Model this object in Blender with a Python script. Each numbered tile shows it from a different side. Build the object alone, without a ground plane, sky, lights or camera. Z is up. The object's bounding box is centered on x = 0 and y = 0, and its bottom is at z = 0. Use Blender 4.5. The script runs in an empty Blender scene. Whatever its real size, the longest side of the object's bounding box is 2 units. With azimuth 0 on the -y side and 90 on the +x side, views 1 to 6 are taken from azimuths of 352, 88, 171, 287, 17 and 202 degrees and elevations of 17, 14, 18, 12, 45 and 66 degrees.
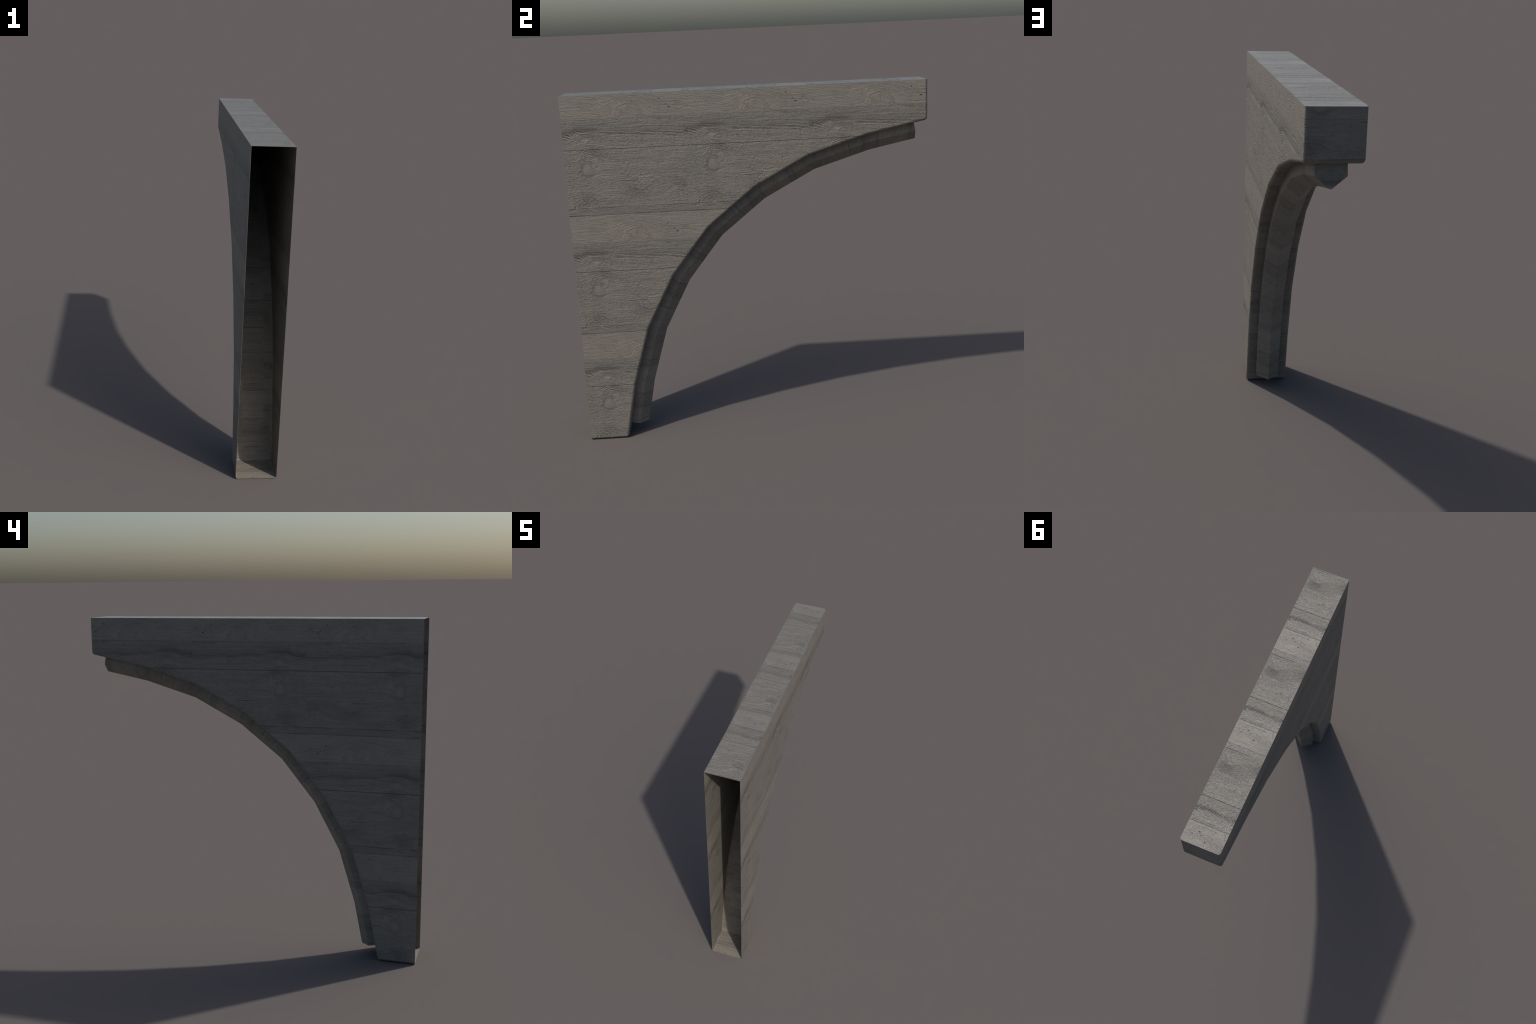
"""Hollow weathered-timber wall bracket: a square 2 m corner brace with a concave
arched soffit, open at the wall side, clad in planks, with a keeled trim moulding
running along the arch.  Frame: x thickness, y projection from the wall, z up."""
import bpy, bmesh, math
from mathutils import Vector

HALF_W = 0.1235          # half thickness
RADIUS = 0.016         # rounding of the lower edges
WALL = 0.0012           # board thickness of the hollow shell
TILE = 0.687           # the board pattern repeats at this pitch
SHIFT = 0.0275         # pattern offset from the top / wall corner

# arch vertices measured from the upper wall-side corner: (out from wall, down from top)
HALF_ARCH = [(2.0, 0.220), (1.666, 0.286), (1.336, 0.386), (1.032, 0.5475), (0.7622, 0.7622)]
ARCH = HALF_ARCH + [(b, a) for a, b in reversed(HALF_ARCH[:-1])]
CENTRE = (0.954, 0.046)        # centre of the circle the arch follows (y, z)
ARC_R = 1.69

# board joints inside one pattern repeat: (position, groove depth)
JOINTS = [(0.160, 0.0003), (0.3225, 0.0006), (0.490, 0.0002), (0.646, 0.0004), (0.687, 0.0004)]


# ------------------------------------------------------------------ materials
class Nodes:
    """Small helper that writes node maths as expressions."""
    def __init__(self, tree):
        self.t = tree

    def node(self, kind, **props):
        n = self.t.nodes.new(kind)
        for k, v in props.items():
            setattr(n, k, v)
        return n

    def put(self, sock, v):
        if isinstance(v, (int, float)):
            sock.default_value = v
        elif isinstance(v, (tuple, list)):
            sock.default_value = v
        else:
            self.t.links.new(v, sock)

    def m(self, op, *args, clamp=False):
        n = self.node('ShaderNodeMath', operation=op, use_clamp=clamp)
        for i, a in enumerate(args):
            self.put(n.inputs[i], a)
        return n.outputs[0]

    def add(self, a, b): return self.m('ADD', a, b)
    def sub(self, a, b): return self.m('SUBTRACT', a, b)
    def mul(self, a, b): return self.m('MULTIPLY', a, b)
    def addn(self, *xs):
        r = xs[0]
        for x in xs[1:]:
            r = self.add(r, x)
        return r

    def smooth(self, v, lo, hi, out_lo=0.0, out_hi=1.0):
        n = self.node('ShaderNodeMapRange', interpolation_type='SMOOTHSTEP')
        for i, a in enumerate((v, lo, hi, out_lo, out_hi)):
            self.put(n.inputs[i], a)
        return n.outputs[0]

    def vec(self, x, y, z=0.0):
        n = self.node('ShaderNodeCombineXYZ')
        for i, a in enumerate((x, y, z)):
            self.put(n.inputs[i], a)
        return n.outputs[0]

    def noise(self, v, scale=1.0, detail=2.0, rough=0.5, dist=0.0):
        n = self.node('ShaderNodeTexNoise')
        self.put(n.inputs['Vector'], v)
        n.inputs['Scale'].default_value = scale
        n.inputs['Detail'].default_value = detail
        n.inputs['Roughness'].default_value = rough
        n.inputs['Distortion'].default_value = dist
        return n.outputs[0]

    def gauss(self, u, v, cu, cv, ru, rv):
        du = self.m('DIVIDE', self.sub(u, cu), ru)
        dv = self.m('DIVIDE', self.sub(v, cv), rv)
        d2 = self.add(self.mul(du, du), self.mul(dv, dv))
        return self.m('EXPONENT', self.mul(d2, -1.0))

    def mix(self, f, a, b, mode='MIX'):
        n = self.node('ShaderNodeMix', data_type='RGBA', blend_type=mode)
        self.put(n.inputs[0], f)
        self.put(n.inputs[6], a)
        self.put(n.inputs[7], b)
        return n.outputs[2]


def wood_group():
    """Weathered boards: inputs are metres along the grain (U) and across it (V)."""
    g = bpy.data.node_groups.new('weathered_boards', 'ShaderNodeTree')
    g.interface.new_socket('U', in_out='INPUT', socket_type='NodeSocketFloat')
    g.interface.new_socket('V', in_out='INPUT', socket_type='NodeSocketFloat')
    g.interface.new_socket('Color', in_out='OUTPUT', socket_type='NodeSocketColor')
    g.interface.new_socket('Height', in_out='OUTPUT', socket_type='NodeSocketFloat')
    g.interface.new_socket('Roughness', in_out='OUTPUT', socket_type='NodeSocketFloat')
    n = Nodes(g)
    gi = n.node('NodeGroupInput')
    go = n.node('NodeGroupOutput')
    u = n.m('WRAP', gi.outputs['U'], TILE, 0.0)
    v = n.m('WRAP', gi.outputs['V'], TILE, 0.0)

    # which board are we on
    gt = lambda t: n.m('GREATER_THAN', v, t)
    b1, b2, b3, b4 = gt(0.160), gt(0.3225), gt(0.490), gt(0.646)
    idx = n.addn(b1, b2, b3, b4)
    light = n.sub(1.0, b1)
    second = n.sub(b1, b2)
    third = n.sub(b2, b3)
    fourth = n.sub(b3, b4)
    strip = b4
    zoff = n.mul(idx, 7.31)

    # slow wander of the grain
    w1 = n.sub(n.noise(n.vec(n.mul(u, 3.5), n.mul(v, 9.0), zoff), 1, 2), 0.5)
    w2 = n.sub(n.noise(n.vec(n.mul(u, 22.0), n.mul(v, 30.0), zoff), 1, 2), 0.5)

    # knots bend the grain round themselves; their outlines are ragged
    u0, v0 = u, v
    w3 = n.sub(n.noise(n.vec(n.mul(u, 26.0), n.mul(v, 34.0), n.add(zoff, 5.1)), 1, 3), 0.5)
    w4 = n.sub(n.noise(n.vec(n.mul(u, 26.0), n.mul(v, 34.0), n.add(zoff, 9.7)), 1, 3), 0.5)
    u = n.add(u0, n.mul(w3, 0.032))
    v = n.add(v0, n.mul(w4, 0.020))
    k_light = n.gauss(u, v, 0.400, 0.088, 0.105, 0.052)
    k_flame = n.gauss(u, v, 0.165, 0.262, 0.050, 0.026)
    k_a = n.gauss(u, v, 0.150, 0.432, 0.040, 0.040)
    k_sw = n.gauss(u, v, 0.170, 0.350, 0.055, 0.036)
    k_b = n.gauss(u, v, 0.430, 0.545, 0.060, 0.042)
    k_c = n.gauss(u, v, 0.118, 0.612, 0.055, 0.040)
    k_d = n.gauss(u, v, 0.640, 0.560, 0.050, 0.045)
    u, v = u0, v0
    bend = n.addn(n.mul(k_light, 0.085), n.mul(k_flame, 0.040), n.mul(k_a, -0.045),
                  n.mul(k_sw, 0.062), n.mul(k_b, -0.062), n.mul(k_c, 0.060), n.mul(k_d, 0.040))
    field = n.addn(v, bend, n.mul(w1, 0.022), n.mul(w2, 0.0055))
    gnarl = n.m('MINIMUM', n.addn(n.mul(k_flame, 0.9), n.mul(k_sw, 1.0), n.mul(k_b, 1.0),
                                  n.mul(k_c, 1.0), n.mul(k_light, 0.35), n.mul(k_d, 0.7)), 1.0)

    # grain at three widths, all drawn out along the board
    coarse = n.sub(n.noise(n.vec(n.mul(u, 2.5), n.mul(field, 75.0), zoff), 1, 3, 0.55), 0.5)
    grain = n.sub(n.noise(n.vec(n.mul(u, 9.0), n.mul(field, 190.0), zoff), 1, 3, 0.6), 0.5)
    fine = n.sub(n.noise(n.vec(n.mul(u, 70.0), n.mul(field, 420.0), zoff), 1, 2, 0.6), 0.5)
    lump = n.sub(n.noise(n.vec(n.mul(u, 55.0), n.mul(v, 95.0), zoff), 1, 4, 0.62), 0.5)
    speck = n.sub(n.noise(n.vec(n.mul(u, 190.0), n.mul(v, 260.0), zoff), 1, 2, 0.6), 0.5)
    cloud = n.sub(n.noise(n.vec(n.mul(u, 7.0), n.mul(v, 17.0), zoff), 1, 4, 0.6), 0.5)
    cloud2 = n.sub(n.noise(n.vec(n.mul(u, 20.0), n.mul(v, 38.0), n.add(zoff, 3.3)), 1, 3, 0.6), 0.5)

    # the dark flame of the second board and the ridges beneath it
    fc = n.node('ShaderNodeFloatCurve')
    cv = fc.mapping.curves[0]
    pts = [(0.0, .244), (.057, .242), (.09, .232), (.118, .2225), (.19, .2275), (.287, .2345), (.5, .243), (.687, .246)]
    conv = [(p / TILE, (q - 0.2) * 10) for p, q in pts]
    cv.points[0].location = conv[0]
    cv.points[1].location = conv[-1]
    for p in conv[1:-1]:
        cv.points.new(*p)
    fc.mapping.update()
    n.put(fc.inputs['Value'], n.m('DIVIDE', u, TILE))
    fl = n.addn(n.mul(fc.outputs[0], 0.1), 0.2, n.mul(w2, 0.006))
    dv = n.sub(v, fl)                                   # negative above the edge
    above = n.m('LESS_THAN', dv, 0.0)
    fade_u = n.add(n.smooth(u, 0.15, 0.27, 0.80, 0.0), 0.20)
    fade_u = n.mul(fade_u, n.smooth(u, 0.0, 0.004, 0.35, 1.0))
    flame = n.mul(n.mul(n.mul(above, n.smooth(dv, -0.040, -0.001)), fade_u), second)
    rid_env = n.mul(n.m('EXPONENT', n.mul(n.m('POWER', n.m('ABSOLUTE', n.m('DIVIDE', n.sub(dv, 0.005), 0.0120)), 2.0), -1.0)), second)
    rid_env = n.mul(rid_env, n.smooth(n.m('ABSOLUTE', n.sub(u, 0.20)), 0.01, 0.06, 0.35, 1.0))
    ridge = n.m('SINE', n.mul(n.addn(dv, n.mul(w1, 0.010), n.mul(w3, 0.004)), 2 * math.pi / 0.0080))

    # joints: thin dark gaps that come and go
    def joint(pos, width, lo):
        d = n.m('ABSOLUTE', n.sub(n.add(v, n.mul(w2, 0.0012)), pos))
        line = n.smooth(d, width, width * 0.25, 0.0, 1.0)
        brk = n.smooth(n.noise(n.vec(n.mul(u, 9.0), pos * 50, 2.0), 1, 2), 0.30, 0.62, lo, 1.0)
        return n.mul(line, brk)
    j = n.m('MAXIMUM', n.m('MAXIMUM', joint(0.3225, 0.0030, 0.75), joint(0.646, 0.0028, 0.20)),
            n.m('MAXIMUM', n.mul(joint(0.6855, 0.0045, 0.35), 0.7),
                n.m('MAXIMUM', n.mul(joint(0.1603, 0.0022, 0.0), 0.55), n.mul(joint(0.490, 0.0025, 0.0), 0.35))))
    crack = n.mul(n.smooth(n.m('ABSOLUTE', n.sub(v, n.add(0.4965, n.mul(u, 0.012)))), 0.0028, 0.0008),
                  n.mul(n.smooth(u, 0.30, 0.33), n.smooth(u, 0.43, 0.40)))

    # worm holes and dents
    vo = n.node('ShaderNodeTexVoronoi', voronoi_dimensions='2D', feature='F1')
    n.put(vo.inputs['Vector'], n.vec(n.mul(u, 30.0), n.mul(v, 36.0)))
    vo.inputs['Scale'].default_value = 1.0
    sep = n.node('ShaderNodeSeparateColor')
    g.links.new(vo.outputs['Color'], sep.inputs[0])
    size = n.mul(n.smooth(sep.outputs[0], 0.62, 1.0), 0.085)
    pit = n.mul(n.smooth(n.sub(vo.outputs['Distance'], size), 0.03, -0.01), n.m('GREATER_THAN', sep.outputs[0], 0.66))
    holes = n.m('MAXIMUM', n.gauss(u, v, 0.617, 0.111, 0.0075, 0.0040),
                n.m('MAXIMUM', n.gauss(u, v, 0.566, 0.063, 0.0042, 0.0042),
                    n.m('MAXIMUM', n.gauss(u, v, 0.600, 0.094, 0.0035, 0.003),
                        n.gauss(u, v, 0.655, 0.088, 0.0032, 0.0032))))
    holes = n.smooth(holes, 0.25, 0.7)
    eye = n.mul(n.smooth(n.gauss(u, v, 0.410, 0.071, 0.014, 0.006), 0.1, 0.9), n.smooth(lump, -0.05, 0.12))
    bumps = n.addn(n.gauss(u, v, 0.105, 0.434, 0.0042, 0.0045), n.gauss(u, v, 0.371, 0.406, 0.005, 0.0055),
                   n.gauss(u, v, 0.012, 0.232, 0.005, 0.005), n.mul(n.gauss(u, v, 0.380, 0.292, 0.004, 0.004), 0.7),
                   n.mul(n.gauss(u, v, 0.390, 0.418, 0.004, 0.004), 0.6))
    notch = n.addn(n.gauss(u, v, 0.535, 0.410, 0.0022, 0.009), n.mul(n.gauss(u, v, 0.372, 0.262, 0.0018, 0.005), 0.7),
                   n.gauss(u, v, 0.538, 0.416, 0.005, 0.003))

    # knot A: a smooth pale disc with one inner ring
    ra = n.m('SQRT', n.add(n.m('POWER', n.m('ABSOLUTE', n.m('DIVIDE', n.sub(u, 0.152), 1.0)), 2.0),
                           n.m('POWER', n.m('ABSOLUTE', n.m('DIVIDE', n.sub(v, 0.436), 1.15)), 2.0)))
    ra = n.addn(ra, n.mul(w2, 0.018), n.mul(w3, 0.016))
    disc = n.smooth(ra, 0.034, 0.010)
    ring = n.m('EXPONENT', n.mul(n.m('POWER', n.m('ABSOLUTE', n.m('DIVIDE', n.sub(ra, 0.011), 0.0036)), 2.0), -1.0))
    halo = n.mul(n.smooth(ra, 0.050, 0.030), n.sub(1.0, disc))

    # ---------------------------------------------------------------- colour
    tan = (0.214, 0.191, 0.161, 1)
    grey = (0.194, 0.175, 0.148, 1)
    slate = (0.168, 0.154, 0.133, 1)
    dark = (0.080, 0.075, 0.060, 1)
    warm = (0.228, 0.202, 0.161, 1)
    col = n.mix(b1, tan, slate)
    below = n.mul(n.sub(1.0, above), second)
    col = n.mix(below, col, grey)
    col = n.mix(n.m('MAXIMUM', third, fourth), col, grey)
    col = n.mix(strip, col, slate)
    col = n.mix(n.mul(n.smooth(cloud, 0.02, 0.22), 0.55), col, warm)
    col = n.mix(n.mul(n.smooth(cloud, -0.02, -0.24), 0.50), col, (0.138, 0.131, 0.110, 1))
    col = n.mix(n.mul(n.smooth(cloud2, -0.03, -0.22), 0.45), col, (0.130, 0.124, 0.105, 1))
    col = n.mix(n.mul(third, n.mul(n.smooth(u, 0.20, 0.02), 0.30)), col, (0.150, 0.145, 0.128, 1))
    tone = n.addn(1.03, n.mul(coarse, 0.55), n.mul(grain, 0.38), n.mul(fine, 0.40), n.mul(lump, 0.25), n.mul(speck, 0.55))
    sc = n.node('ShaderNodeVectorMath', operation='SCALE')
    n.put(sc.inputs[0], col)
    n.put(sc.inputs['Scale'], tone)
    col = sc.outputs[0]
    dash = n.smooth(n.addn(fine, n.mul(grain, 0.5), n.mul(lump, 0.5)), -0.10, -0.34)
    col = n.mix(n.mul(dash, 0.55), col, dark)
    col = n.mix(n.mul(flame, n.add(0.80, n.mul(cloud2, 1.2))), col, dark)
    col = n.mix(n.mul(n.mul(rid_env, n.smooth(ridge, -0.4, 0.8)), 0.75), col, warm)
    col = n.mix(n.mul(n.mul(rid_env, n.smooth(ridge, -0.2, -1.0)), 0.35), col, dark)
    col = n.mix(n.mul(disc, 0.35), col, warm)
    col = n.mix(n.mul(n.mul(ring, disc), 0.14), col, dark)
    col = n.mix(n.mul(halo, 0.20), col, dark)
    gn = n.mul(gnarl, n.smooth(n.add(grain, n.mul(coarse, 0.8)), -0.06, -0.30))
    col = n.mix(n.mul(gn, 0.75), col, dark)
    col = n.mix(n.mul(pit, 0.40), col, dark)
    col = n.mix(n.mul(n.m('MAXIMUM', holes, eye), 0.85), col, (0.045, 0.042, 0.036, 1))
    col = n.mix(n.mul(n.m('MINIMUM', notch, 1.0), 0.55), col, dark)
    col = n.mix(n.mul(n.m('MAXIMUM', j, crack), 0.70), col, (0.050, 0.047, 0.040, 1))
    n.put(go.inputs['Color'], col)

    # ---------------------------------------------------------------- relief, metres
    smoothing = n.sub(1.0, n.mul(disc, 0.7))
    rough_zone = n.addn(0.55, n.mul(fourth, 0.65), n.mul(third, 0.35), n.mul(below, 0.45), n.mul(light, -0.28))
    h = n.addn(n.mul(coarse, n.add(0.0022, n.mul(gnarl, 0.0140))),
               n.mul(grain, n.add(0.0027, n.mul(gnarl, 0.0030))),
               n.mul(n.mul(lump, rough_zone), n.add(0.0040, n.mul(gnarl, 0.0030))),
               n.mul(n.mul(fine, rough_zone), 0.0026),
               n.mul(speck, 0.0024))
    h = n.mul(h, smoothing)
    h = n.addn(h, n.mul(n.mul(n.mul(ridge, rid_env), n.smooth(cloud2, -0.2, 0.12, 0.3, 1.0)), 0.0026), n.mul(flame, -0.0015),
               n.mul(j, -0.0018), n.mul(crack, -0.0022), n.mul(pit, -0.0012), n.mul(holes, -0.003),
               n.mul(bumps, 0.0032), n.mul(notch, -0.0016), n.mul(disc, 0.0016), n.mul(n.mul(ring, disc), -0.0006),
               n.mul(halo, -0.0012))
    n.put(go.inputs['Height'], h)
    n.put(go.inputs['Roughness'], n.addn(0.36, n.mul(grain, -0.15), n.mul(cloud2, 0.20), n.mul(rid_env, -0.06)))
    return g


GROUP = wood_group()


def wood_material(name, u_expr, v_expr, bump=0.9, matt=0.16, gloss=0.45):
    """u_expr / v_expr: functions (nodes, x, y, z) -> socket, metres along / across the grain."""
    mat = bpy.data.materials.new(name)
    mat.use_nodes = True
    n = Nodes(mat.node_tree)
    bsdf = mat.node_tree.nodes['Principled BSDF']
    tc = n.node('ShaderNodeTexCoord')
    sp = n.node('ShaderNodeSeparateXYZ')
    n.put(sp.inputs[0], tc.outputs['Object'])
    x, y, z = sp.outputs
    grp = n.node('ShaderNodeGroup')
    grp.node_tree = GROUP
    n.put(grp.inputs['U'], u_expr(n, x, y, z))
    n.put(grp.inputs['V'], v_expr(n, x, y, z))
    bp = n.node('ShaderNodeBump')
    bp.inputs['Strength'].default_value = bump
    bp.inputs['Distance'].default_value = 1.0
    n.put(bp.inputs['Height'], grp.outputs['Height'])
    n.put(bsdf.inputs['Base Color'], grp.outputs['Color'])
    n.put(bsdf.inputs['Normal'], bp.outputs[0])
    n.put(bsdf.inputs['Roughness'], n.add(grp.outputs['Roughness'], matt))
    bsdf.inputs['Specular IOR Level'].default_value = gloss
    return mat


def arc_length(n, y, z):
    """Distance along the arch, from the outer end down to the foot."""
    th = n.m('ARCTAN2', n.sub(CENTRE[0], y), n.sub(z, CENTRE[1]))
    return n.add(n.mul(n.sub(th, math.pi / 4), ARC_R), 1.397)


def radial(n, y, z):
    a, b = n.sub(y, CENTRE[0]), n.sub(z, CENTRE[1])
    return n.m('SQRT', n.add(n.mul(a, a), n.mul(b, b)))


MAT = {
    'side': wood_material('weathered_wood_side', lambda n, x, y, z: n.add(y, 1.0 + SHIFT),
                          lambda n, x, y, z: n.sub(2.0 + SHIFT, z)),
    'top': wood_material('weathered_wood_top', lambda n, x, y, z: n.add(x, 0.58),
                         lambda n, x, y, z: n.sub(1.0 + SHIFT, y), 1.1, 0.0, 0.9),
    'foot': wood_material('weathered_wood_foot', lambda n, x, y, z: n.add(x, 0.58),
                          lambda n, x, y, z: n.sub(0.45, y)),
    'end': wood_material('weathered_wood_end', lambda n, x, y, z: n.sub(0.22, x),
                         lambda n, x, y, z: n.sub(2.441, z)),
    'soffit': wood_material('weathered_wood_soffit', lambda n, x, y, z: n.add(x, 0.58),
                            lambda n, x, y, z: n.sub(2.425, arc_length(n, y, z))),
    'trim': wood_material('weathered_wood_trim',
                          lambda n, x, y, z: n.sub(n.sub(2.25, radial(n, y, z)), n.mul(n.m('ABSOLUTE', x), 0.9)),
                          lambda n, x, y, z: n.add(n.mul(n.sub(arc_length(n, y, z), 0.293), 0.928), 0.160), 0.9),
}


# ------------------------------------------------------------------ body shell
def pt(a, b):
    """(out from wall, down from top) -> (y, z)"""
    return a - 1.0, 2.0 - b


def face_class(nrm):
    ax, ay, az = abs(nrm.x), abs(nrm.y), abs(nrm.z)
    if ax > 0.70:
        return 'side'
    if nrm.z > 0.7:
        return 'top'
    if nrm.y < -0.7:
        return 'back'
    if nrm.z < -0.995:
        return 'foot'
    if nrm.y > 0.995:
        return 'end'
    return 'soffit'


def build_shell():
    profile = [pt(0, 0), pt(2, 0)] + [pt(a, b) for a, b in ARCH] + [pt(0, 2)]
    bm = bmesh.new()
    rounded = bm.faces.layers.int.new('rounded')
    kind = bm.faces.layers.int.new('kind')
    groove = bm.faces.layers.int.new('groove')
    right = [bm.verts.new((HALF_W, y, z)) for y, z in profile]
    left = [bm.verts.new((-HALF_W, y, z)) for y, z in profile]
    k = len(profile)
    bm.faces.new(right)
    bm.faces.new(left[::-1])
    for i in range(k):
        jn = (i + 1) % k
        bm.faces.new((right[jn], right[i], left[i], left[jn]))
    bmesh.ops.recalc_face_normals(bm, faces=bm.faces)
    first, last = 2, 2 + len(ARCH) - 1          # outer end and foot of the arch in the profile
    edges = []
    for row in (right, left):
        for i in range(1, last + 1):            # end edge, arch edges, foot edge
            edges.append(bm.edges.get((row[i], row[i + 1])))
    for i in (first, last):
        edges.append(bm.edges.get((right[i], left[i])))
    res = bmesh.ops.bevel(bm, geom=edges, offset=RADIUS, offset_type='OFFSET', segments=4,
                          profile=0.5, affect='EDGES', clamp_overlap=True)
    names = ['side', 'top', 'back', 'foot', 'end', 'soffit']
    for f in res['faces']:
        f[rounded] = 1
    bm.normal_update()
    for f in bm.faces:
        c = face_class(f.normal)
        if f[rounded] and c in ('foot', 'end', 'top', 'back'):
            c = 'soffit'
        f[kind] = names.index(c)
    # faces of the end rounding above the arch corner belong to the end board
    for f in bm.faces:
        if names[f[kind]] == 'soffit':
            c = f.calc_center_median()
            if f.normal.y > 0.75 and c.y > 0.96:
                f[kind] = names.index('end')
            elif f.normal.z < -0.75 and c.z < 0.03:
                f[kind] = names.index('foot')
    back = [f for f in bm.faces if names[f[kind]] == 'back']
    bmesh.ops.delete(bm, geom=back, context='FACES')

    # cut the board joints
    def cut(cls, point, normal, direction, depth, half=0.0013):
        nv = Vector(normal).normalized()
        for off in (-half, 0.0, half):
            fs = [f for f in bm.faces if names[f[kind]] == cls]
            es = {e for f in fs for e in f.edges}
            vs = {v for f in fs for v in f.verts}
            r = bmesh.ops.bisect_plane(bm, geom=list(vs) + list(es) + fs, dist=1e-6,
                                       plane_co=Vector(point) + nv * off, plane_no=nv)
        for f in bm.faces:
            if names[f[kind]] == cls and all(abs((v.co - Vector(point)).dot(nv)) < half * 1.05 for v in f.verts):
                f[groove] = 1
        seen = {v for f in bm.faces if names[f[kind]] == cls for v in f.verts}
        return [(v, depth, direction) for v in seen if abs((v.co - Vector(point)).dot(nv)) < 1e-5]

    moves, bounds = [], {'side': [], 'top': [], 'soffit': [], 'end': []}
    for rep in range(-1, 6):
        for pos, depth in JOINTS:
            d = pos - SHIFT + rep * TILE
            if 0.02 < d < 1.98:
                bounds['side'].append(d)
                moves += cut('side', (0, 0, 2 - d), (0, 0, 1), 'x', depth)
                bounds['top'].append(d)
                moves += cut('top', (0, 1 - d, 0), (0, 1, 0), 'z', depth)
            s = 2.425 - pos - rep * TILE + TILE
            if 0.06 < s < 2.70:
                th = (s - 1.397) / ARC_R + math.pi / 4
                bounds['soffit'].append(s)
                moves += cut('soffit', (0, CENTRE[0], CENTRE[1]), (0, math.cos(th), math.sin(th)), 'r', depth)
    for v, depth, d in moves:
        if d == 'x':
            if abs(v.co.x) > HALF_W - RADIUS:
                v.co.x -= math.copysign(depth, v.co.x)
        elif d == 'z':
            v.co.z -= depth
        else:
            r = Vector((0, v.co.y - CENTRE[0], v.co.z - CENTRE[1]))
            if r.length > 1.5:
                v.co += r.normalized() * depth
    bm.normal_update()
    bm.verts.index_update()
    bm.faces.index_update()
    for b in bounds.values():
        b.sort()
    return bm, names, kind, rounded, groove, bounds


def corner_normals(bm, rounded, groove):
    """Flat boards stay flat, roundings blend into them, the arch runs smooth."""
    out = {}
    for f in bm.faces:
        for l in f.loops:
            if f[groove]:
                out[(f.index, l.vert.index)] = f.normal.copy()
                continue
            near = [g for g in l.vert.link_faces if not g[groove] and g.normal.angle(f.normal, 3.0) < math.radians(42)]
            core = [g for g in near if not g[rounded]]
            src = core if core else near
            acc = Vector((0, 0, 0))
            for g in src:
                acc += g.normal * (1.0 if core else g.calc_area())
            out[(f.index, l.vert.index)] = acc.normalized() if acc.length > 1e-6 else f.normal.copy()
    return out


def inward_offset(bm, groove):
    """Thickness direction per vertex (mitred at sharp corners)."""
    off = {}
    for v in bm.verts:
        ns = []
        for f in v.link_faces:
            if f[groove] and any(not g[groove] for g in v.link_faces):
                continue
            if all(f.normal.angle(m, 0.0) > math.radians(12) for m in ns):
                ns.append(f.normal.copy())
        acc = Vector((0, 0, 0))
        for m in ns:
            acc += m
        acc.normalize()
        lo = min(max(acc.dot(m), 0.5) for m in ns)
        off[v.index] = v.co - acc * (WALL / lo)
        if v.co.y < -0.999:
            off[v.index].y = v.co.y
    return off


def make_object(name, verts, faces, normals, mat, parent):
    me = bpy.data.meshes.new(name)
    me.from_pydata(verts, [], faces)
    me.materials.append(mat)
    for p in me.polygons:
        p.use_smooth = True
    me.update()
    me.normals_split_custom_set(normals)
    ob = bpy.data.objects.new(name, me)
    bpy.context.scene.collection.objects.link(ob)
    ob.parent = parent
    return ob


def main():
    root = bpy.data.objects.new('wooden_bracket', None)
    bpy.context.scene.collection.objects.link(root)
    root['label'] = 'hollow arched corner bracket of weathered grey planks'
    root['category'] = 'bracket'

    bm, names, kind, rounded, groove, bounds = build_shell()
    nrm = corner_normals(bm, rounded, groove)
    inner = inward_offset(bm, groove)

    def slot(f):
        """Which board does the face belong to?"""
        cls = names[f[kind]]
        c = f.calc_center_median()
        if cls == 'side':
            d = 2 - c.z
            tag = 1 if c.x > 0 else -1
        elif cls == 'top':
            d, tag = 1 - c.y, 0
        elif cls == 'soffit':
            th = math.atan2(CENTRE[0] - c.y, c.z - CENTRE[1])
            d, tag = (th - math.pi / 4) * ARC_R + 1.397, 0
        else:
            return (cls, 0, 0)
        return (cls, tag, sum(1 for b in bounds[cls] if b < d))

    boards = {}
    for f in bm.faces:
        boards.setdefault(slot(f), []).append(f)
    part_name = {'side': 'side_plank', 'top': 'top_plank', 'soffit': 'soffit_plank',
                 'end': 'end_board', 'foot': 'foot_board'}
    for key in sorted(boards):
        verts, index, faces, normals = [], {}, [], []

        def vid(tag, i, co):
            if (tag, i) not in index:
                index[(tag, i)] = len(verts)
                verts.append(tuple(co))
            return index[(tag, i)]
        for f in boards[key]:
            vs = list(f.verts)
            faces.append([vid('o', v.index, v.co) for v in vs])
            normals += [nrm[(f.index, v.index)] for v in vs]
            faces.append([vid('i', v.index, inner[v.index]) for v in reversed(vs)])
            normals += [-nrm[(f.index, v.index)] for v in reversed(vs)]
            for l in f.loops:                    # rim at the open wall side
                if l.edge.is_boundary:
                    a, b = l.vert, l.link_loop_next.vert
                    faces.append([vid('o', b.index, b.co), vid('o', a.index, a.co),
                                  vid('i', a.index, inner[a.index]), vid('i', b.index, inner[b.index])])
                    normals += [Vector((0, -1, 0))] * 4
        make_object(part_name[key[0]], verts, faces, normals, MAT[key[0]], root)
    bm.free()
    build_trim(root)


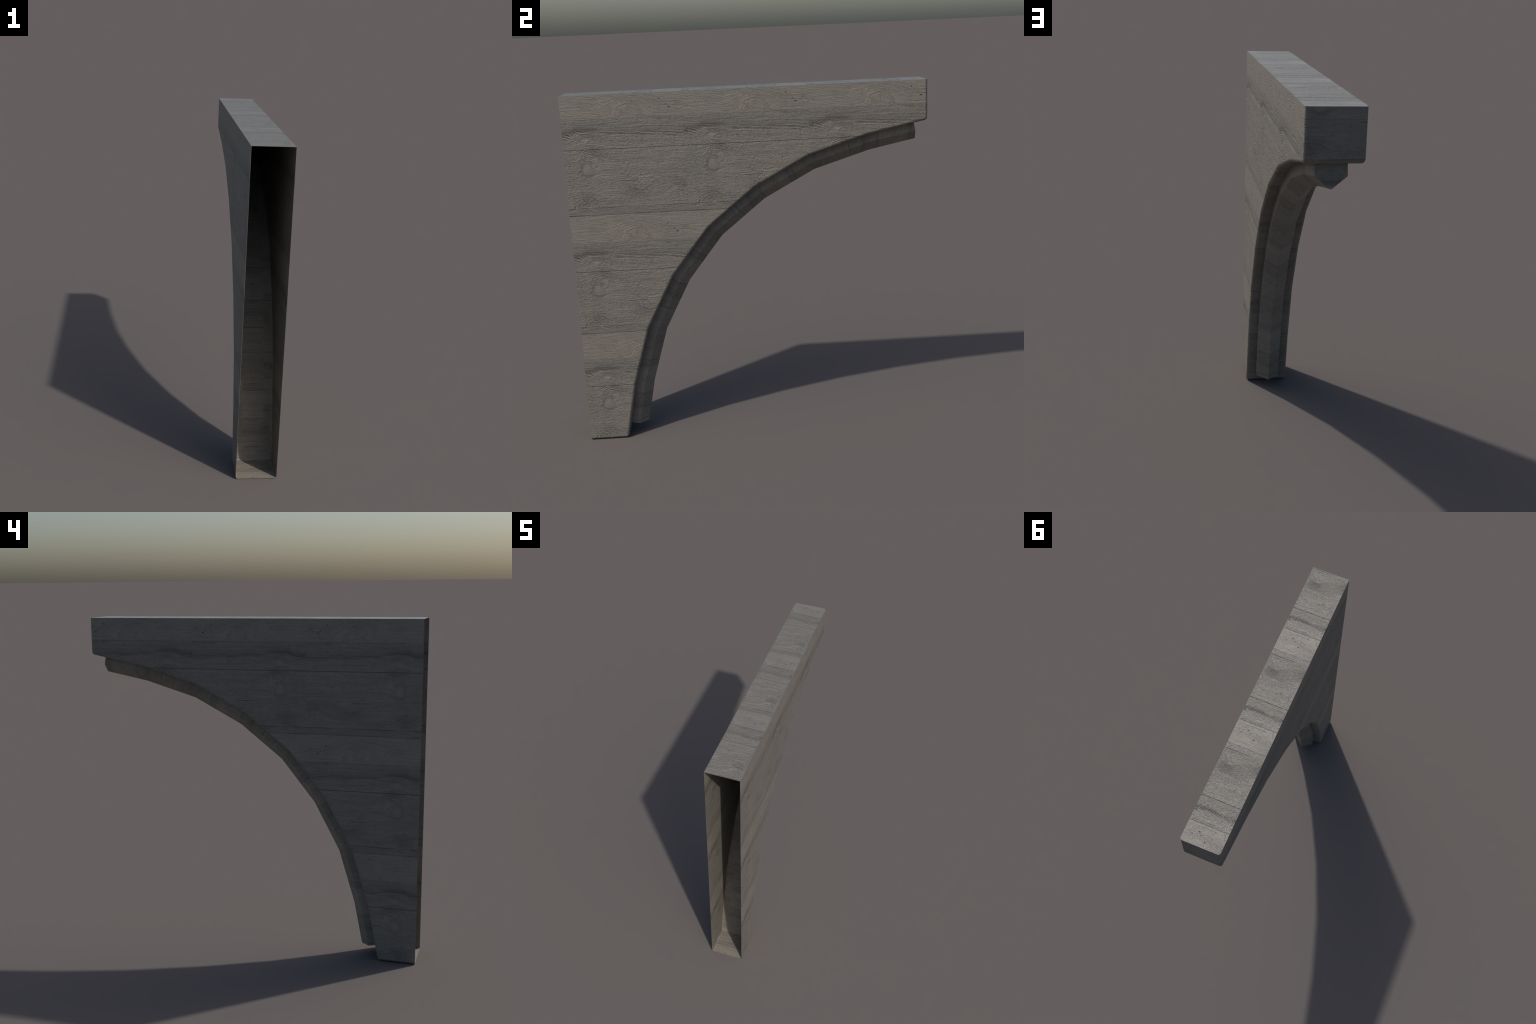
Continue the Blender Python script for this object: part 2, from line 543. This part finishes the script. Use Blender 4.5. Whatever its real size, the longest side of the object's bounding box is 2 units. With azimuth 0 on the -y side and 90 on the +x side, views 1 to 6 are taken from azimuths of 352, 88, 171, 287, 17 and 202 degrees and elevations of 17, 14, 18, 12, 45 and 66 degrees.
def build_trim(root):
    """Keeled moulding that follows the arch: straight sides, then a V."""
    pts = [Vector(pt(a, b)) for a, b in ARCH]
    # shorten both ends
    d0 = (pts[1] - pts[0]).normalized()
    pts[0] = pts[0] + d0 * 0.069
    pts[-1] = pts[-1] + (pts[-2] - pts[-1]).normalized() * 0.075
    section = [(0.066, -0.0015), (0.066, 0.051), (0.0, 0.103), (-0.066, 0.051), (-0.066, -0.0015)]
    bm = bmesh.new()
    rings = []
    for i, p in enumerate(pts):
        dirs = []
        if i > 0:
            dirs.append((pts[i] - pts[i - 1]).normalized())
        if i < len(pts) - 1:
            dirs.append((pts[i + 1] - pts[i]).normalized())
        ns = [Vector((-d.y, d.x)) for d in dirs]
        ns = [m if m.dot(Vector((1, -1))) > 0 else -m for m in ns]
        m = sum(ns, Vector((0, 0))).normalized()
        m = m / m.dot(ns[0])
        rings.append([bm.verts.new((x, p.x + m.x * h, p.y + m.y * h)) for x, h in section])
    k = len(section)
    for i in range(len(rings) - 1):
        for a in range(k):
            b = (a + 1) % k
            bm.faces.new((rings[i][a], rings[i][b], rings[i + 1][b], rings[i + 1][a]))
    bm.faces.new(rings[0][::-1])
    bm.faces.new(rings[-1])
    bmesh.ops.recalc_face_normals(bm, faces=bm.faces)
    long_edges = [bm.edges.get((rings[i][a], rings[i + 1][a])) for i in range(len(rings) - 1) for a in (1, 2, 3)]
    bmesh.ops.bevel(bm, geom=long_edges, offset=0.0025, offset_type='OFFSET', segments=2,
                    profile=0.5, affect='EDGES')
    bm.normal_update()
    rl = bm.faces.layers.int.new('rounded')
    gl = bm.faces.layers.int.new('groove')
    for f in bm.faces:
        f[rl] = 1 if f.calc_area() < 0.004 and len(f.verts) == 4 else 0
    bm.verts.index_update()
    bm.faces.index_update()
    nr = corner_normals(bm, rl, gl)
    verts = [tuple(v.co) for v in bm.verts]
    faces = [[v.index for v in f.verts] for f in bm.faces]
    normals = [nr[(f.index, v.index)] for f in bm.faces for v in f.verts]
    make_object('arch_trim', verts, faces, normals, MAT['trim'], root)
    bm.free()


main()
